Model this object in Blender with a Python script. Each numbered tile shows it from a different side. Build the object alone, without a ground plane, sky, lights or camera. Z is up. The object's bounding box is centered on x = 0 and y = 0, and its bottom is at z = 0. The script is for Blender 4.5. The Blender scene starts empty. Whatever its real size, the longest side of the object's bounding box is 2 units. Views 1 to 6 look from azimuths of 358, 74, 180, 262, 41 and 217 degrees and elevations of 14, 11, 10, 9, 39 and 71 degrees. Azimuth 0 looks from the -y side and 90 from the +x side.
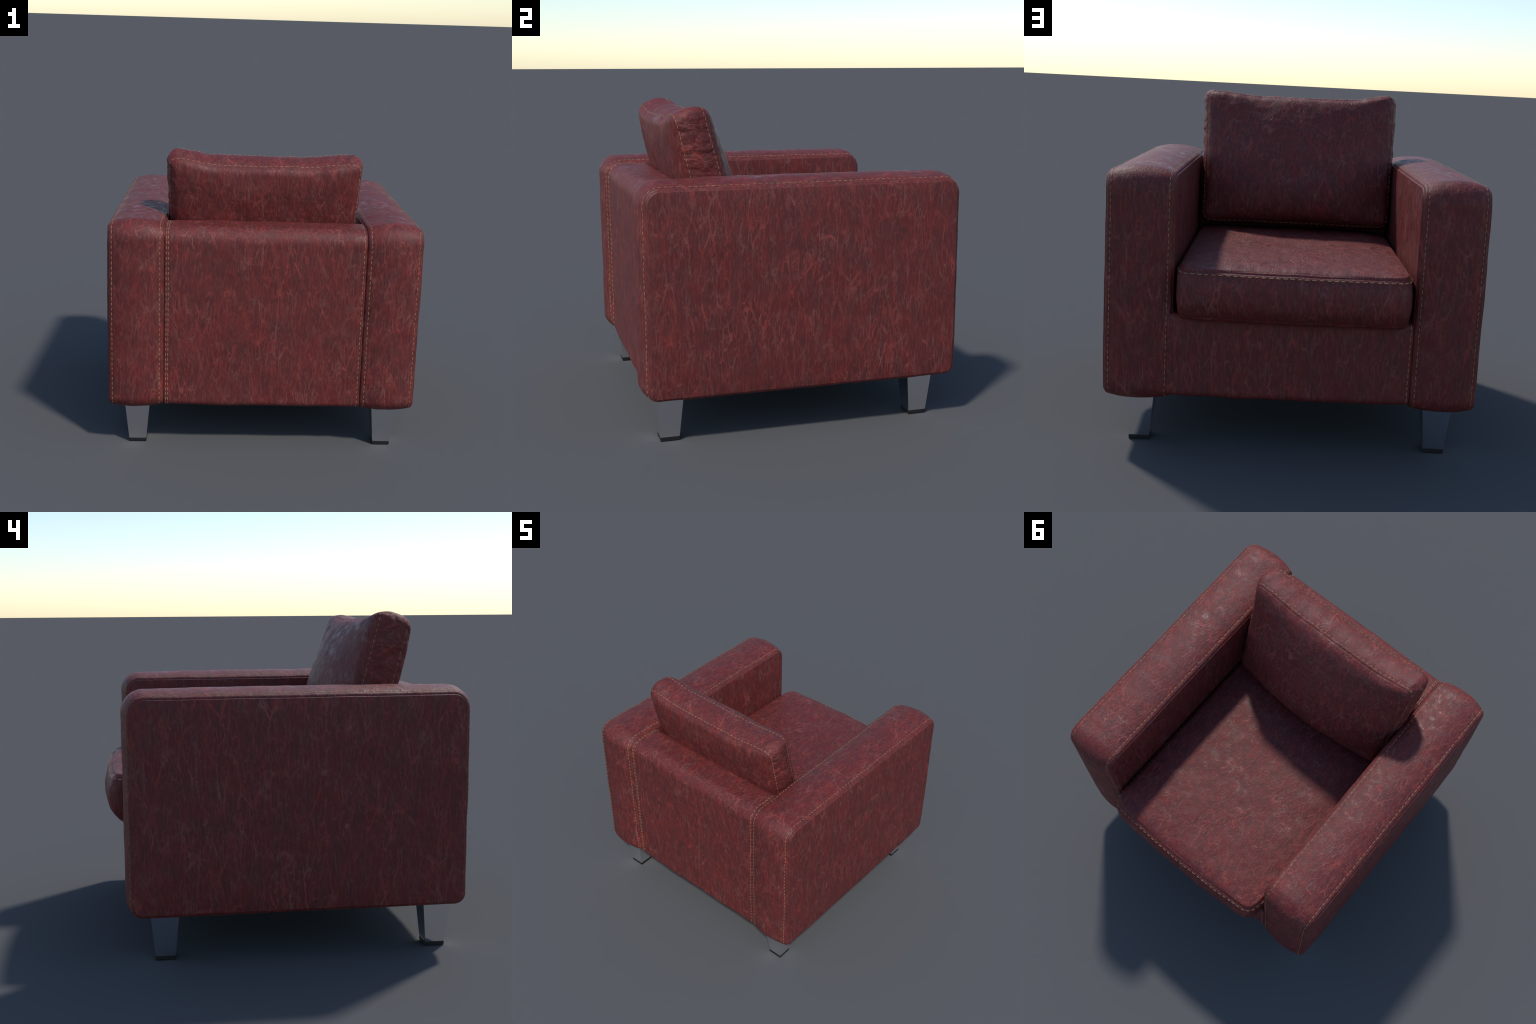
"""Red distressed-leather club armchair on four tapered chrome legs.
Every upholstered block is a 'seamed box': a closed band swept between two
sewn-in panels, with rolled seams, thread rows and soft padding bulges."""
import bpy
import math
import numpy as np

SEED = 7
rng = np.random.default_rng(SEED)

# ------------------------------------------------------------------ noise --
def value_noise(p, seed=0):
    """Smooth 3D lattice noise in -1..1, vectorised."""
    i = np.floor(p).astype(np.int64)
    f = p - i
    f = f * f * f * (f * (f * 6 - 15) + 10)
    out = np.zeros(len(p))
    for dx in (0, 1):
        for dy in (0, 1):
            for dz in (0, 1):
                h = ((i[:, 0] + dx) * 73856093) ^ ((i[:, 1] + dy) * 19349663) \
                    ^ ((i[:, 2] + dz) * 83492791) ^ (seed * 2654435761)
                h = (h ^ (h >> 13)) * 1274126177
                h = (h ^ (h >> 16)) & 0xFFFF
                w = (f[:, 0] if dx else 1 - f[:, 0]) * (f[:, 1] if dy else 1 - f[:, 1]) \
                    * (f[:, 2] if dz else 1 - f[:, 2])
                out += w * (h / 32767.5 - 1)
    return out


def smoothstep(a, b, x):  # works for a > b too
    t = np.clip((x - a) / (b - a), 0, 1)
    return t * t * (3 - 2 * t)


# -------------------------------------------------------------- materials --
def new_material(name):
    m = bpy.data.materials.new(name)
    m.use_nodes = True
    nt = m.node_tree
    nt.nodes.clear()
    out = nt.nodes.new('ShaderNodeOutputMaterial')
    bsdf = nt.nodes.new('ShaderNodeBsdfPrincipled')
    nt.links.new(bsdf.outputs[0], out.inputs[0])
    return m, nt, bsdf


class Nodes:
    """Small helper for wiring node graphs."""
    def __init__(self, nt):
        self.nt = nt

    def put(self, sock, v):
        if isinstance(v, bpy.types.NodeSocket):
            self.nt.links.new(v, sock)
        else:
            sock.default_value = v

    def math(self, op, a, b=None, c=None, clamp=False):
        n = self.nt.nodes.new('ShaderNodeMath')
        n.operation = op
        n.use_clamp = clamp
        for k, v in enumerate((a, b, c)):
            if v is not None:
                self.put(n.inputs[k], v)
        return n.outputs[0]

    def scale(self, vec, s, loc=(0, 0, 0)):
        n = self.nt.nodes.new('ShaderNodeMapping')
        self.put(n.inputs['Vector'], vec)
        n.inputs['Scale'].default_value = s
        n.inputs['Location'].default_value = loc
        return n.outputs[0]

    def noise(self, vec, scale, detail=2.0, rough=0.5, distort=0.0):
        n = self.nt.nodes.new('ShaderNodeTexNoise')
        self.put(n.inputs['Vector'], vec)
        n.inputs['Scale'].default_value = scale
        n.inputs['Detail'].default_value = detail
        n.inputs['Roughness'].default_value = rough
        n.inputs['Distortion'].default_value = distort
        return n.outputs['Fac']

    def ramp(self, fac, lo, hi, a=0.0, b=1.0, kind='SMOOTHSTEP'):
        n = self.nt.nodes.new('ShaderNodeMapRange')
        n.interpolation_type = kind
        self.put(n.inputs['Value'], fac)
        n.inputs['From Min'].default_value = lo
        n.inputs['From Max'].default_value = hi
        n.inputs['To Min'].default_value = a
        n.inputs['To Max'].default_value = b
        return n.outputs[0]

    def mix(self, fac, a, b):
        n = self.nt.nodes.new('ShaderNodeMix')
        n.data_type = 'RGBA'
        self.put(n.inputs[0], fac)
        self.put(n.inputs[6], a)
        self.put(n.inputs[7], b)
        return n.outputs[2]

    def mixf(self, fac, a, b):
        n = self.nt.nodes.new('ShaderNodeMix')
        n.data_type = 'FLOAT'
        self.put(n.inputs[0], fac)
        self.put(n.inputs[2], a)
        self.put(n.inputs[3], b)
        return n.outputs[0]


# leather palette (linear)
C_DARK = (0.100, 0.0210, 0.0200, 1)
C_DEEP = (0.138, 0.0195, 0.0178, 1)
C_RED = (0.285, 0.0450, 0.0360, 1)
C_PALE = (0.240, 0.0800, 0.0660, 1)


def leather(name, grain='upright'):
    """Distressed leather: dark hide, stretched pale and red creases.
    Grain runs up the upright faces and fore-and-aft on the lying ones;
    'level' makes it run fore-and-aft everywhere (cushion borders)."""
    m, nt, bsdf = new_material(name)
    N = Nodes(nt)
    co = nt.nodes.new('ShaderNodeTexCoord').outputs['Object']

    # wandering of the crease lines
    wn = nt.nodes.new('ShaderNodeTexNoise')
    nt.links.new(co, wn.inputs['Vector'])
    wn.inputs['Scale'].default_value = 42.0
    wn.inputs['Detail'].default_value = 3.0
    wn.inputs['Roughness'].default_value = 0.68
    ws = nt.nodes.new('ShaderNodeVectorMath')
    ws.operation = 'MULTIPLY_ADD'
    nt.links.new(wn.outputs['Color'], ws.inputs[0])
    ws.inputs[1].default_value = (0.022, 0.022, 0.022)
    nt.links.new(co, ws.inputs[2])
    warped = ws.outputs[0]

    def stack(stretch, off):
        v = N.scale(warped, stretch, off)
        vs = N.scale(co, stretch, off)

        def cracks(scale, width, shift):
            n = nt.nodes.new('ShaderNodeTexVoronoi')
            n.feature = 'DISTANCE_TO_EDGE'
            nt.links.new(N.scale(v, (1, 1, 1), shift), n.inputs['Vector'])
            n.inputs['Scale'].default_value = scale
            return N.ramp(n.outputs['Distance'], 0.0, width, 1.0, 0.0)
        big = cracks(15, 0.075, (0, 0, 0))
        small = cracks(38, 0.13, (2.2, 5.1, 0.7))
        brk = N.ramp(N.noise(N.scale(vs, (1, 1, 1), (6, 6, 6)), 24, 3.0, 0.6), 0.42, 0.60)
        brk2 = N.ramp(N.noise(N.scale(vs, (1, 1, 1), (1, 3, 6)), 30, 3.0, 0.6), 0.40, 0.62)
        vein = N.math('MAXIMUM', N.math('MULTIPLY', big, brk),
                      N.math('MULTIPLY', N.math('MULTIPLY', small, brk2), 0.8))
        r2 = N.noise(N.scale(vs, (1, 1, 1), (3.1, 7.7, 1.3)), 85, 3.0, 0.65, 0.4)
        fine = N.ramp(r2, 0.46, 0.68)
        r3 = N.noise(N.scale(vs, (1, 1, 1), (9.1, 2.7, 4.3)), 150, 2.0, 0.6, 0.0)
        return vein, fine, r3

    up = stack((1.0, 1.0, 0.24), (0, 0, 0))
    lie = stack((1.0, 0.42, 1.0), (5.3, 1.7, 2.9))
    if grain == 'level':
        vein, fine, micro = lie
    else:
        nz = nt.nodes.new('ShaderNodeSeparateXYZ')
        geo = nt.nodes.new('ShaderNodeNewGeometry')
        nt.links.new(geo.outputs['Normal'], nz.inputs[0])
        k = N.ramp(N.math('ABSOLUTE', nz.outputs[2]), 0.55, 0.82)
        vein, fine, micro = [N.mixf(k, a, b) for a, b in zip(up, lie)]

    # where the creasing is strong, and whether it shows red or chalky
    patch = N.ramp(N.noise(co, 5.5, 3.0, 0.6), 0.36, 0.66)
    hue = N.ramp(N.noise(N.scale(co, (1, 1, 0.5), (11, 4, 6)), 17.0, 4.0, 0.65), 0.41, 0.63)
    deep = N.ramp(N.noise(N.scale(co, (1, 1, 0.5), (2, 8, 5)), 14.0, 4.0, 0.65), 0.38, 0.66)

    base = N.mix(deep, C_DARK, C_DEEP)
    crease = N.mix(hue, C_RED, C_PALE)
    amt_fine = N.math('MULTIPLY', fine, N.ramp(patch, 0, 1, 0.36, 0.58))
    amt_vein = N.math('MULTIPLY', vein, N.ramp(patch, 0, 1, 0.55, 0.95))
    amt = N.math('MAXIMUM', amt_fine, amt_vein)
    col = N.mix(amt, base, crease)
    col = N.mix(N.ramp(micro, 0.3, 0.7, 0.0, 0.20), col, (0.06, 0.016, 0.016, 1))
    nt.links.new(col, bsdf.inputs['Base Color'])

    # rubbed shiny blotches
    gloss = N.noise(N.scale(co, (1, 1, 1), (4, 1, 9)), 21.0, 3.0, 0.55)
    area = N.ramp(N.noise(N.scale(co, (1, 1, 1), (7, 3, 2)), 4.2, 2.0, 0.5), 0.44, 0.62)
    shine = N.math('MULTIPLY', N.ramp(gloss, 0.42, 0.74), N.ramp(area, 0, 1, 0.25, 1.0))
    rough = N.ramp(shine, 0.0, 1.0, 0.58, 0.33, 'LINEAR')
    rough = N.math('ADD', rough, N.math('MULTIPLY', amt, 0.06))
    nt.links.new(rough, bsdf.inputs['Roughness'])
    bsdf.inputs['Specular IOR Level'].default_value = 0.33

    hgt = N.math('ADD', N.math('MULTIPLY', amt, 0.7), N.math('MULTIPLY', micro, 0.5))
    b = nt.nodes.new('ShaderNodeBump')
    b.inputs['Strength'].default_value = 0.55
    b.inputs['Distance'].default_value = 0.004
    nt.links.new(hgt, b.inputs['Height'])
    nt.links.new(b.outputs[0], bsdf.inputs['Normal'])
    return m


def thread_material():
    m, nt, bsdf = new_material('waxed_thread')
    N = Nodes(nt)
    co = nt.nodes.new('ShaderNodeTexCoord').outputs['Object']
    v = N.noise(co, 45.0, 3.0, 0.6)
    col = N.mix(N.ramp(v, 0.35, 0.65), (0.29, 0.165, 0.070, 1), (0.39, 0.26, 0.12, 1))
    nt.links.new(col, bsdf.inputs['Base Color'])
    bsdf.inputs['Roughness'].default_value = 0.7
    return m


def chrome_material():
    m, nt, bsdf = new_material('polished_chrome')
    N = Nodes(nt)
    co = nt.nodes.new('ShaderNodeTexCoord').outputs['Object']
    v = N.noise(co, 14.0, 2.0, 0.5)
    bsdf.inputs['Base Color'].default_value = (0.92, 0.92, 0.93, 1)
    bsdf.inputs['Metallic'].default_value = 1.0
    nt.links.new(N.ramp(v, 0.3, 0.7, 0.015, 0.04), bsdf.inputs['Roughness'])
    return m


def plain_material(name, c1, c2, rough, scale):
    m, nt, bsdf = new_material(name)
    N = Nodes(nt)
    co = nt.nodes.new('ShaderNodeTexCoord').outputs['Object']
    nt.links.new(N.mix(N.noise(co, scale, 3.0), c1, c2), bsdf.inputs['Base Color'])
    bsdf.inputs['Roughness'].default_value = rough
    return m


LEATHER = leather('distressed_leather')
LEATHER_LEVEL = leather('distressed_leather_border', 'level')
THREAD = thread_material()
CHROME = chrome_material()
RUBBER = plain_material('black_rubber', (0.004, 0.004, 0.0045, 1), (0.008, 0.008, 0.008, 1), 0.6, 40)
LINING = plain_material('black_lining_cloth', (0.012, 0.012, 0.013, 1), (0.025, 0.024, 0.024, 1), 0.95, 90)

# --------------------------------------------------------------- geometry --
def rounded_loop(a0, a1, b0, b1, radii, spacing, warp=None):
    """Closed loop (counter-clockwise) of a rounded rectangle, evenly spaced.
    radii: at (a1,b0), (a1,b1), (a0,b1), (a0,b0)."""
    pts = []
    corners = [(a1, b0, radii[0], -90), (a1, b1, radii[1], 0),
               (a0, b1, radii[2], 90), (a0, b0, radii[3], 180)]
    for ca, cb, r, ang in corners:
        cx = ca - math.copysign(r, ca - (a0 + a1) / 2)
        cy = cb - math.copysign(r, cb - (b0 + b1) / 2)
        for k in range(17):
            t = math.radians(ang + 90 * k / 16)
            pts.append((cx + r * math.cos(t), cy + r * math.sin(t)))
    pts = np.array(pts)

    def resample(p, n):
        q = np.vstack([p, p[:1]])
        s = np.r_[0, np.cumsum(np.linalg.norm(np.diff(q, axis=0), axis=1))]
        g = np.linspace(0, s[-1], n, endpoint=False)
        return np.stack([np.interp(g, s, q[:, 0]), np.interp(g, s, q[:, 1])], 1), s[-1]

    p, length = resample(pts, 4000)
    if warp is not None:
        p = warp(p)
    n = int(round(length / spacing))
    p, _ = resample(p, n)
    t = np.roll(p, -1, 0) - np.roll(p, 1, 0)
    t /= np.linalg.norm(t, axis=1)[:, None]
    return p, np.stack([t[:, 1], -t[:, 0]], 1)


def vertex_normals(V, F):
    a, b, c, d = (V[F[:, k]] for k in range(4))
    fn = np.cross(c - a, d - b)
    n = np.zeros_like(V)
    for k in range(4):
        for ax in range(3):
            n[:, ax] += np.bincount(F[:, k], fn[:, ax], len(V))
    return n / np.maximum(np.linalg.norm(n, axis=1), 1e-12)[:, None]


def mesh_object(name, V, F, mats, parent, normals=None, face_mat=None):
    me = bpy.data.meshes.new(name)
    me.from_pydata(V.tolist(), [], F if isinstance(F, list) else F.tolist())
    for m in mats:
        me.materials.append(m)
    if face_mat is not None:
        me.polygons.foreach_set('material_index', np.asarray(face_mat, dtype=np.int32))
    me.polygons.foreach_set('use_smooth', np.ones(len(me.polygons), dtype=bool))
    me.validate()
    if normals is not None:
        me.normals_split_custom_set_from_vertices([tuple(n) for n in normals])
    ob = bpy.data.objects.new(name, me)
    bpy.context.scene.collection.objects.link(ob)
    if parent is not None:
        ob.parent = parent
    return ob


def thread_row(P, Nrm, pitch=0.0325, dash=0.0225, radius=0.0020, closed=True, keep=None, wobble=0.0012):
    """Dashes of thread laid along a surface polyline; returns verts, faces."""
    Q = np.vstack([P, P[:1]]) if closed else P
    M = np.vstack([Nrm, Nrm[:1]]) if closed else Nrm
    s = np.r_[0, np.cumsum(np.linalg.norm(np.diff(Q, axis=0), axis=1))]
    count = int(s[-1] / pitch)
    step = s[-1] / count

    def at(arr, x):
        return np.array([np.interp(x, s, arr[:, k]) for k in range(3)])
    VV, FF = [], []
    prof = [(0.0, 0.35), (0.12, 0.9), (0.5, 1.0), (0.88, 0.9), (1.0, 0.35)]
    for i in range(count):
        c = (i + 0.5 + rng.uniform(-0.06, 0.06)) * step
        L = dash * rng.uniform(0.78, 1.08)
        side_shift = rng.normal(0, wobble)
        if keep is not None and not keep(at(Q, c)):
            continue
        base = len(VV)
        for fpos, rr in prof:
            x = np.clip(c + (fpos - 0.5) * L, 0, s[-1])
            p, n = at(Q, x), at(M, x)
            n /= np.linalg.norm(n)
            tn = at(Q, min(x + 0.004, s[-1])) - at(Q, max(x - 0.004, 0))
            tn /= np.linalg.norm(tn)
            sd = np.cross(n, tn)
            for k in range(6):
                a = math.pi * k / 3
                VV.append(p + n * (radius * rr * (0.75 * math.sin(a)) + radius * 0.45)
                          + sd * (radius * rr * math.cos(a) + side_shift * (fpos - 0.5)))
        for r in range(len(prof) - 1):
            for k in range(6):
                a, b = base + r * 6 + k, base + r * 6 + (k + 1) % 6
                FF.append((a, a + 6, b + 6, b))
        e = base + (len(prof) - 1) * 6
        FF.append(tuple(base + k for k in range(6)))
        FF.append(tuple(e + 5 - k for k in range(6)))
    return VV, FF


def thread_object(name, rows, parent):
    V, F = [], []
    for v, f in rows:
        o = len(V)
        V += v
        F += [tuple(i + o for i in q) for q in f]
    ob = mesh_object(name, np.array(V), F, [THREAD], parent)
    ob['kind'] = 'stuff'
    return ob


class SeamedBox:
    """Band swept along h between panel A (low h) and panel B (high h)."""
    EDGE = [0.0015, 0.003, 0.005, 0.0075, 0.0105, 0.014, 0.019, 0.026, 0.034]

    def __init__(self, loop, nrm, h0, h1, band_bulge, panel_a, panel_b, to_world,
                 roll_a=0.014, roll_b=0.014, lip=0.008, cells=44, rings=46, row_inset=0.024,
                 relief=None, groove=0.0016, rows_a=None, rows_b=None):
        S = len(loop)
        W = h1 - h0
        # columns, clustered towards both seams
        edge = np.array([0, .0015, .003, .005, .0075, .0105, .014, .018, .021, .024, .027, .031, .038])
        mid = np.linspace(edge[-1], W - edge[-1], cells)
        d = np.r_[edge[:-1], mid, (W - edge[:-1])[::-1]]
        T = len(d)
        self.S, self.T = S, T
        rows_a = [row_inset] if rows_a is None else rows_a
        rows_b = [row_inset] if rows_b is None else rows_b

        def roll(x, r):
            q = np.clip(x, 0, r)
            return r - np.sqrt(np.maximum(r * r - (r - q) ** 2, 0))
        drop = roll(d, roll_a) + roll(W - d, roll_b)
        for rr, dist in ((rows_a, d), (rows_b, W - d)):
            for ri in rr:
                drop = drop + groove * np.exp(-((dist - ri) / 0.0035) ** 2)
        off = band_bulge(np.arange(S)[:, None] / S, d[None, :] / W, loop, nrm) - drop[None, :]
        A = loop[:, None, 0] + nrm[:, None, 0] * off
        B = loop[:, None, 1] + nrm[:, None, 1] * off
        H = np.broadcast_to(h0 + d[None, :], A.shape)
        V = [np.stack([A, B, H], -1).reshape(-1, 3)]
        idx = np.arange(S * T).reshape(S, T)
        nx = np.roll(idx, -1, 0)
        F = [np.stack([idx[:, :-1], nx[:, :-1], nx[:, 1:], idx[:, 1:]], -1).reshape(-1, 4)]
        label = [np.zeros(len(F[0]), int)]
        cnt = S * T
        ctr = loop.mean(0)
        for side, (fun, col, sgn, r_roll) in enumerate(((panel_a, 0, -1, roll_a), (panel_b, T - 1, 1, roll_b))):
            rim = np.stack([A[:, col], B[:, col]], 1)
            prev = idx[:, col]
            hbase = h0 if sgn < 0 else h1
            ring_pts = [(rim - nrm * e, np.full(S, e)) for e in self.EDGE]
            inner = rim - nrm * self.EDGE[-1]
            for k in np.linspace(1, 0.004, rings)[1:]:
                ring_pts.append((ctr + (inner - ctr) * k, np.full(S, 0.034 + 0.3 * (1 - k))))
            for q, e in ring_pts:
                lift = np.sqrt(np.maximum(lip ** 2 - (lip - np.clip(e, 0, lip)) ** 2, 0))
                hh = hbase + sgn * (lift + fun(q, e))
                V.append(np.stack([q[:, 0], q[:, 1], hh], 1))
                cur = np.arange(cnt, cnt + S)
                cnt += S
                a, b = prev, np.roll(prev, -1)
                c, e2 = np.roll(cur, -1), cur
                quad = np.stack([a, e2, c, b] if sgn < 0 else [a, b, c, e2], 1)
                if sgn < 0:
                    quad = np.stack([b, a, e2, c], 1)
                F.append(quad)
                label.append(np.full(S, side + 1))
                prev = cur
            # close the tiny centre hole with a vertex
            q = ctr[None, :]
            hh = hbase + sgn * (lip + fun(q, np.array([0.4])))
            V.append(np.array([[ctr[0], ctr[1], hh[0]]]))
            a, b, z = prev, np.roll(prev, -1), np.full(S, cnt)
            cnt += 1
            F.append(np.stack([a, b, z, z] if sgn > 0 else [b, a, z, z], 1))
            label.append(np.full(S, side + 1))
        L = np.vstack(V)
        self.F = np.vstack(F)
        self.label = np.concatenate(label)
        X = to_world(L)
        # orient faces outward
        a, b, c, dd = (X[self.F[:, k]] for k in range(4))
        fn = np.cross(c - a, dd - b)
        vol = np.einsum('ij,ij->i', fn, (a + c) / 2 - X.mean(0)).sum()
        if vol < 0:
            self.F = self.F[:, ::-1]
        n = vertex_normals(X, self.F)
        if relief is not None:
            X = X + n * relief(X, L)[:, None]
            n = vertex_normals(X, self.F)
        self.X, self.n, self.L = X, n, L
        self.d, self.W = d, W

    def column(self, dist, from_b=False):
        t = np.argmin(np.abs((self.W - self.d if from_b else self.d) - dist))
        ids = np.arange(self.S) * self.T + t
        return self.X[ids], self.n[ids]

    def region(self, name, labels, mats, parent, face_mat=None):
        sel = np.isin(self.label, labels)
        F = self.F[sel]
        used, inv = np.unique(F, return_inverse=True)
        F = inv.reshape(F.shape)
        faces = []
        for q in F.tolist():
            u = list(dict.fromkeys(q))
            faces.append(u)
        fm = None if face_mat is None else face_mat(self.X[self.F[sel]].mean(1), self.n[self.F[sel]].mean(1))
        return mesh_object(name, self.X[used], faces, mats, parent, self.n[used], fm)


def padding(amp=0.0022):
    """Gentle unevenness of stuffed leather."""
    def f(X, L):
        return amp * (value_noise(X * 7.0, 1) + 0.5 * value_noise(X * 16.0, 2)
                      + 0.22 * value_noise(X * 38.0, 3))
    return f


# ------------------------------------------------------------- the chair ---
chair = bpy.data.objects.new('armchair', None)
bpy.context.scene.collection.objects.link(chair)
chair['label'] = 'boxy red distressed leather armchair with chrome legs'
chair['category'] = 'armchair'

SP = 0.009          # mesh spacing along the bands

# --- armrests -------------------------------------------------------------
ARM_IN, ARM_OUT = 0.626, 0.966


def build_arm(side):
    loop, nrm = rounded_loop(-0.967, 0.855, 0.276, 1.445, (0.055, 0.088, 0.088, 0.055), SP)

    def bulge(s, t, lp, nm):
        up = np.clip(nm[:, 1], 0, 1)[:, None]
        down = np.clip(-nm[:, 1], 0, 1)[:, None]
        crown = 1 - np.abs((lp[:, 0:1] + 0.055) / 0.91) ** 2
        amp = 0.034 + (0.006 * crown - 0.002) * up - 0.016 * down
        return amp * (1 - np.abs(2 * t - 1) ** 2.2)

    def padded(amp):
        def panel(q, e):
            a = np.clip(np.abs((q[:, 0] + 0.055) / 0.91), 0, 1)
            b = np.clip(np.abs((q[:, 1] - 0.86) / 0.585), 0, 1)
            return amp * (1 - a ** 6) ** 0.75 * (1 - b ** 6) ** 0.75
        return panel

    def world(L):
        return np.stack([side * L[:, 2], L[:, 0], L[:, 1]], 1)

    box = SeamedBox(loop, nrm, ARM_IN, ARM_OUT, bulge, padded(0.010), padded(0.014), world, cells=30, roll_a=0.011, roll_b=0.011, lip=0.005,
                    relief=padding(0.0022))
    arm = box.region('armrest', [0], [LEATHER], chair)
    box.region('inner_panel', [1], [LEATHER], arm)
    box.region('outer_panel', [2], [LEATHER], arm)
    thread_object('stitching', [thread_row(*box.column(0.024)),
                                thread_row(*box.column(0.021, True))], arm)


build_arm(1)
build_arm(-1)

# --- back frame -----------------------------------------------------------
def build_back():
    loop, nrm = rounded_loop(-0.963, -0.65, 0.282, 1.436, (0.03, 0.09, 0.095, 0.03), SP)

    def bulge(s, t, lp, nm):
        return 0.004 * (1 - np.abs(2 * t - 1) ** 4) + 0 * s

    def world(L):
        return np.stack([L[:, 2], L[:, 0], L[:, 1]], 1)
    box = SeamedBox(loop, nrm, -0.625, 0.628, bulge, lambda q, e: 0 * e, lambda q, e: 0 * e,
                    world, cells=110, rings=8, lip=0.002, rows_a=[0.014, 0.027], rows_b=[0.021],
                    relief=padding(0.0022))
    ob = box.region('back_frame', [0, 1, 2], [LEATHER], chair)
    vis = lambda p: p[1] < -0.68
    thread_object('stitching', [thread_row(*box.column(0.014), keep=vis),
                                thread_row(*box.column(0.027), keep=vis, radius=0.0019),
                                thread_row(*box.column(0.021, True), keep=vis)], ob)


build_back()

# --- front rail and hidden deck -------------------------------------------
def build_rail():
    loop, nrm = rounded_loop(0.45, 0.852, 0.292, 0.730, (0.03, 0.03, 0.03, 0.03), SP)

    def bulge(s, t, lp, nm):
        return 0.006 * (1 - np.abs(2 * t - 1) ** 4) + 0 * s

    def world(L):
        skew = 0.012 * (L[:, 2] + 0.63) / 1.26      # flush with one arm, set back at the other
        return np.stack([L[:, 2], L[:, 0] + skew * smoothstep(0.5, 0.8, L[:, 0]), L[:, 1]], 1)
    box = SeamedBox(loop, nrm, -0.628, 0.645, bulge, lambda q, e: 0 * e, lambda q, e: 0 * e,
                    world, cells=110, rings=8, lip=0.002, roll_b=0.003, rows_b=[], relief=padding(0.0018))
    ob = box.region('front_rail', [0, 1, 2], [LEATHER], chair)
    vis = lambda p: p[1] > 0.78
    thread_object('stitching', [thread_row(*box.column(0.018), keep=vis)], ob)


build_rail()


def build_deck():
    loop, nrm = rounded_loop(-0.60, 0.50, 0.30, 0.715, (0.02,) * 4, 0.03)
    box = SeamedBox(loop, nrm, -0.61, 0.61, lambda s, t, lp, nm: 0 * s + 0 * t,
                    lambda q, e: 0 * e, lambda q, e: 0 * e,
                    lambda L: np.stack([L[:, 2], L[:, 0], L[:, 1]], 1), cells=10, rings=4, lip=0.001)
    box.region('seat_base', [0, 1, 2], [LINING], chair)


build_deck()

# --- seat cushion ---------------------------------------------------------
def build_seat():
    def warp(p):
        # bowed front edge
        k = smoothstep(0.2, 0.9, p[:, 1])
        p = p.copy()
        p[:, 1] += k * (0.030 * (1 - (p[:, 0] / 0.6) ** 2) - 0.012)
        return p
    loop, nrm = rounded_loop(-0.592, 0.592, -0.57, 0.925, (0.06, 0.085, 0.085, 0.06), SP, warp)

    def bulge(s, t, lp, nm):
        front = smoothstep(0.3, 1.0, nm[:, 1])[:, None]
        side = np.abs(nm[:, 0])[:, None]
        amp = 0.053 * front + 0.012 * side
        # fullest in the upper half, tucked in below
        shape = np.clip(1 - np.abs((t - 0.56) / 0.56) ** 2.4, 0, 1)
        low = 0.010 * front * (1 - smoothstep(0.0, 0.35, t))
        return amp * shape - low

    def top(q, e):
        a = np.clip(np.abs(q[:, 0] / 0.6), 0, 1)
        b = np.clip(np.abs((q[:, 1] - 0.17) / 0.77), 0, 1)
        return 0.031 * np.sqrt(np.clip((1 - a ** 4) * (1 - b ** 4), 0, 1))

    def world(L):
        return L.copy()

    def relief(X, L):
        soft = padding(0.0030)(X, L)
        up = smoothstep(0.95, 1.0, X[:, 2])
        # puckers running in from the front seam
        near = np.exp(-((X[:, 1] - 0.915) / 0.035) ** 2) * up
        pucker = 0.0016 * value_noise(X * np.array([60.0, 9.0, 9.0]), 5) * near
        return soft + pucker

    box = SeamedBox(loop, nrm, 0.716, 0.972, bulge, lambda q, e: 0 * e, top, world,
                    cells=30, rings=80, roll_a=0.010, roll_b=0.012, lip=0.010, rows_a=[0.021], rows_b=[0.014],
                    groove=0.0022, relief=relief)
    ob = box.region('seat_cushion', [0], [LEATHER], chair)
    box.region('seat_top', [2], [LEATHER], ob)
    box.region('seat_underside', [1], [LEATHER], ob)
    thread_object('stitching', [thread_row(*box.column(0.0105, True), radius=0.0026, pitch=0.036, dash=0.025,
                                           keep=lambda p: p[1] > -0.45)], ob)


build_seat()

# --- loose back cushion ---------------------------------------------------
LEAN = math.atan2(0.207, 0.80)


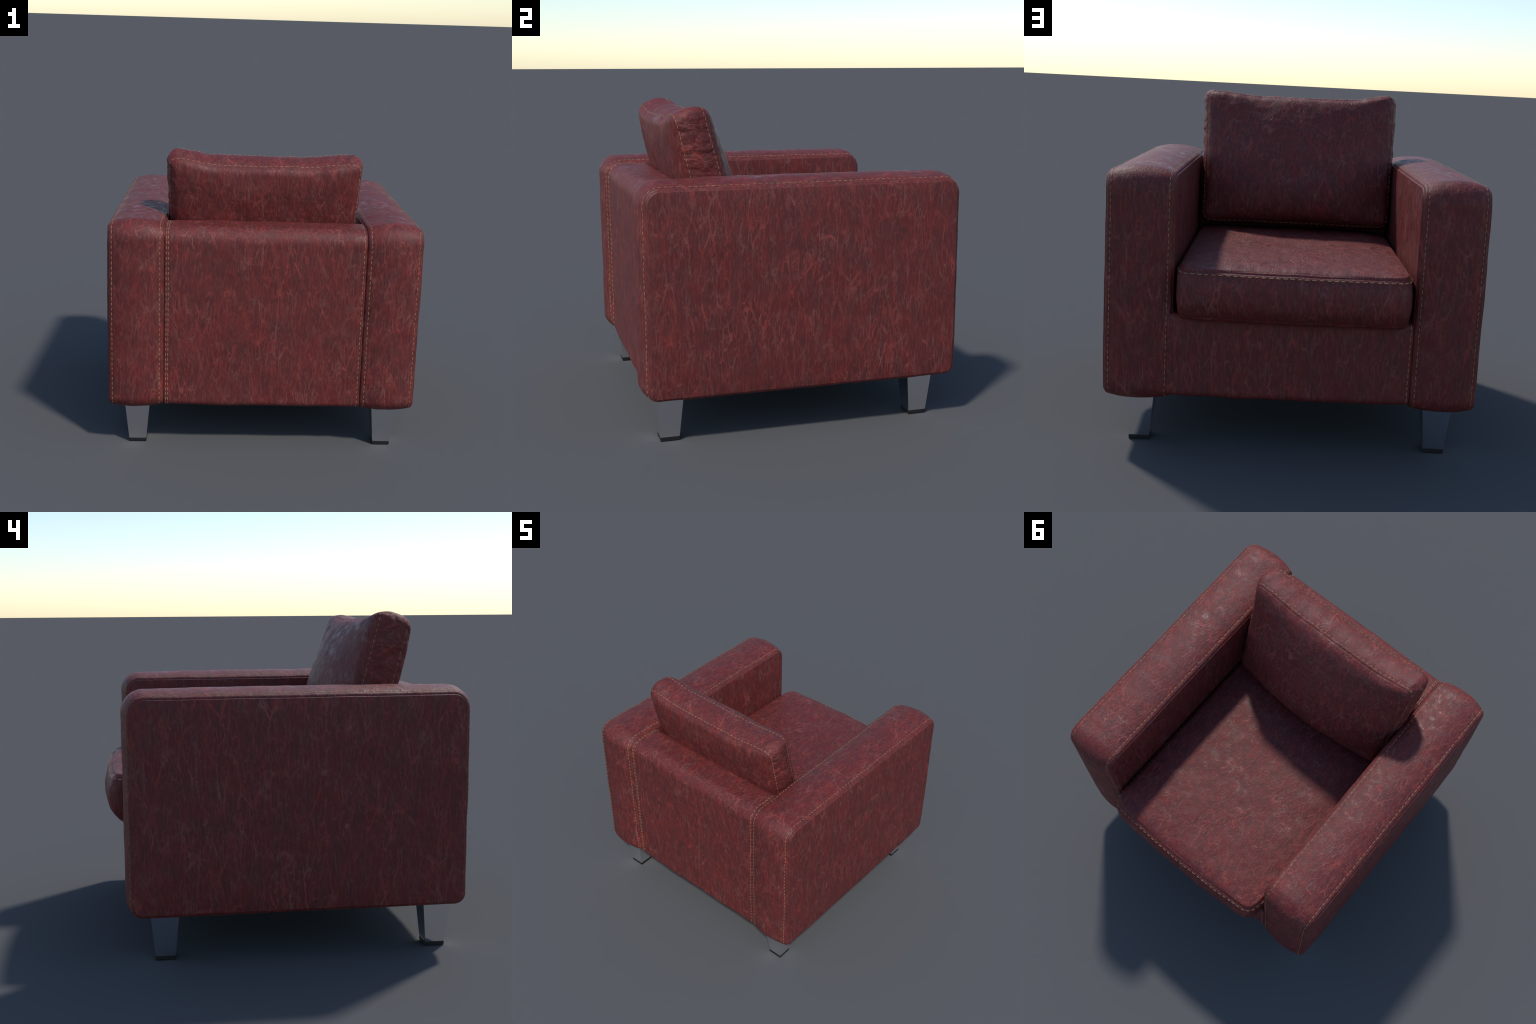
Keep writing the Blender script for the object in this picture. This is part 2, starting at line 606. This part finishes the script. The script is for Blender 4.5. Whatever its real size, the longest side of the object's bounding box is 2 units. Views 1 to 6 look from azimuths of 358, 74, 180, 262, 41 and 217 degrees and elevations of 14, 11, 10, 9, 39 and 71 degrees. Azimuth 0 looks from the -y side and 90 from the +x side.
def build_pillow():
    HW, HH = 0.596, 0.831
    loop, nrm = rounded_loop(-HW, HW, 0.0, HH, (0.055, 0.05, 0.05, 0.055), 0.0075)
    cs, sn = math.cos(LEAN), math.sin(LEAN)
    T0 = 0.197

    def bulge(s, t, lp, nm):
        side = np.abs(nm[:, 0])[:, None]
        top = np.clip(nm[:, 1], 0, 1)[:, None]
        return (0.018 * side + 0.013 * top + 0.01) * (1 - np.abs(2 * t - 1) ** 2.2)

    def roll_in(e):
        return np.sqrt(np.clip(1 - (1 - np.clip(e / 0.03, 0, 1)) ** 2, 0, 1))

    def rear_dome(q, e):
        a = np.clip(np.abs(q[:, 0] / HW), 0, 1)
        b = np.clip(np.abs((q[:, 1] - HH / 2) / (HH / 2)), 0, 1)
        return 0.055 * np.sqrt(np.clip((1 - a ** 6) * (1 - b ** 3), 0, 1)) * roll_in(e)

    def front_dome(q, e):
        # belly: fullest below the middle, thinning to the flanks and the top
        a = np.clip(np.abs(q[:, 0] / HW), 0, 1)
        w = q[:, 1] / HH
        low = np.clip((0.36 - w) / 0.36, 0, 1)
        high = np.clip((w - 0.36) / 0.64, 0, 1)
        v = np.where(w < 0.36, np.sqrt(np.clip(1 - low ** 2.4, 0, 1)), np.clip(1 - high ** 1.9, 0, 1))
        belly = 0.109 * (1 - a * a) ** 1.3 * v
        b = np.clip(np.abs(2 * w - 1), 0, 1)
        return belly + 0.040 * np.sqrt(np.clip((1 - a ** 8) * (1 - b ** 8), 0, 1)) * roll_in(e)

    def world(L):
        u, w, n = L[:, 0].copy(), L[:, 1].copy(), L[:, 2]
        # top edge sags between the stuffed corners
        high = smoothstep(0.45, 1.0, w / HH)
        w = w - 0.036 * high * (1 - smoothstep(0.26, 0.57, np.abs(u + 0.02)))
        w = w + high * (0.005 * smoothstep(-0.2, -0.58, u) - 0.013 * smoothstep(0.15, 0.58, u))
        # flanks: narrower low down on one side
        k = w / HH
        u = u - 0.012 * np.sin(np.pi * np.clip(k, 0, 1)) * smoothstep(-0.3, 0.6, u)
        u = u * (0.972 + 0.028 * smoothstep(0.0, 0.95, k)) - 0.006
        y = -0.345 + n * cs - w * sn
        z = 1.060 + n * sn + w * cs
        return np.stack([u, y, z], 1)

    def relief(X, L):
        soft = padding(0.0038)(X, L)
        # level folds down the borders
        flank = smoothstep(0.56, 0.60, np.abs(X[:, 0]))
        fold = np.abs(value_noise(X * np.array([3.0, 9.0, 22.0]) + 0.9 * value_noise(X * 11, 9)[:, None], 6))
        fold2 = np.abs(value_noise(X * np.array([3.0, 9.0, 50.0]), 8))
        # short gathers along the top seams
        high = smoothstep(1.70, 1.84, X[:, 2])
        gather = value_noise(X * np.array([18.0, 7.0, 7.0]), 7)
        return soft - flank * (0.005 * (1 - fold) ** 3 + 0.0028 * (1 - fold2) ** 3) + high * 0.0035 * gather

    box = SeamedBox(loop, nrm, -T0, 0.0, bulge, rear_dome, front_dome,
                    world, cells=24, rings=80, relief=relief, lip=0.002, groove=0.0009, roll_a=0.005, roll_b=0.004, rows_a=[0.014], rows_b=[0.014])

    def border(c, n):
        return (np.abs(n[:, 0]) > 0.75).astype(int)
    ob = box.region('back_cushion', [0], [LEATHER, LEATHER_LEVEL], chair, border)
    box.region('front_panel', [2], [LEATHER], ob)
    box.region('rear_panel', [1], [LEATHER], ob)
    thread_object('stitching', [thread_row(*box.column(0.014)), thread_row(*box.column(0.014, True))], ob)


build_pillow()

# --- legs -----------------------------------------------------------------
def tapered_block(name, z0, z1, h0, h1, bevel, mat, parent, loc):
    import bmesh
    bm = bmesh.new()
    vs = []
    for z, h in ((z0, h0), (z1, h1)):
        vs += [bm.verts.new((sx * h, sy * h, z)) for sx, sy in ((-1, -1), (1, -1), (1, 1), (-1, 1))]
    bm.faces.new(vs[3::-1])
    bm.faces.new(vs[4:])
    for k in range(4):
        bm.faces.new((vs[k], vs[(k + 1) % 4], vs[4 + (k + 1) % 4], vs[4 + k]))
    bmesh.ops.bevel(bm, geom=bm.edges[:], offset=bevel, segments=2, affect='EDGES', profile=0.5)
    me = bpy.data.meshes.new(name)
    bm.to_mesh(me)
    bm.free()
    me.materials.append(mat)
    ob = bpy.data.objects.new(name, me)
    bpy.context.scene.collection.objects.link(ob)
    ob.parent = parent
    ob.location = loc
    return ob


leg_mesh = None
for lx in (-0.7925, 0.7925):
    for ly in (-0.8395, 0.6815):
        if leg_mesh is None:
            leg = tapered_block('leg', 0.022, 0.30, 0.0550, 0.0815, 0.0015, CHROME, chair, (lx, ly, 0))
            foot = tapered_block('foot_pad', 0.0, 0.0225, 0.0545, 0.0555, 0.0015, RUBBER, leg, (0, 0, 0))
            leg_mesh, foot_mesh = leg.data, foot.data
        else:
            leg = bpy.data.objects.new('leg', leg_mesh)
            leg.location = (lx, ly, 0)
            foot = bpy.data.objects.new('foot_pad', foot_mesh)
            for o in (leg, foot):
                bpy.context.scene.collection.objects.link(o)
            leg.parent = chair
            foot.parent = leg

print('tris', sum(sum(len(p.vertices) - 2 for p in o.data.polygons) for o in bpy.data.objects if o.type == 'MESH'))
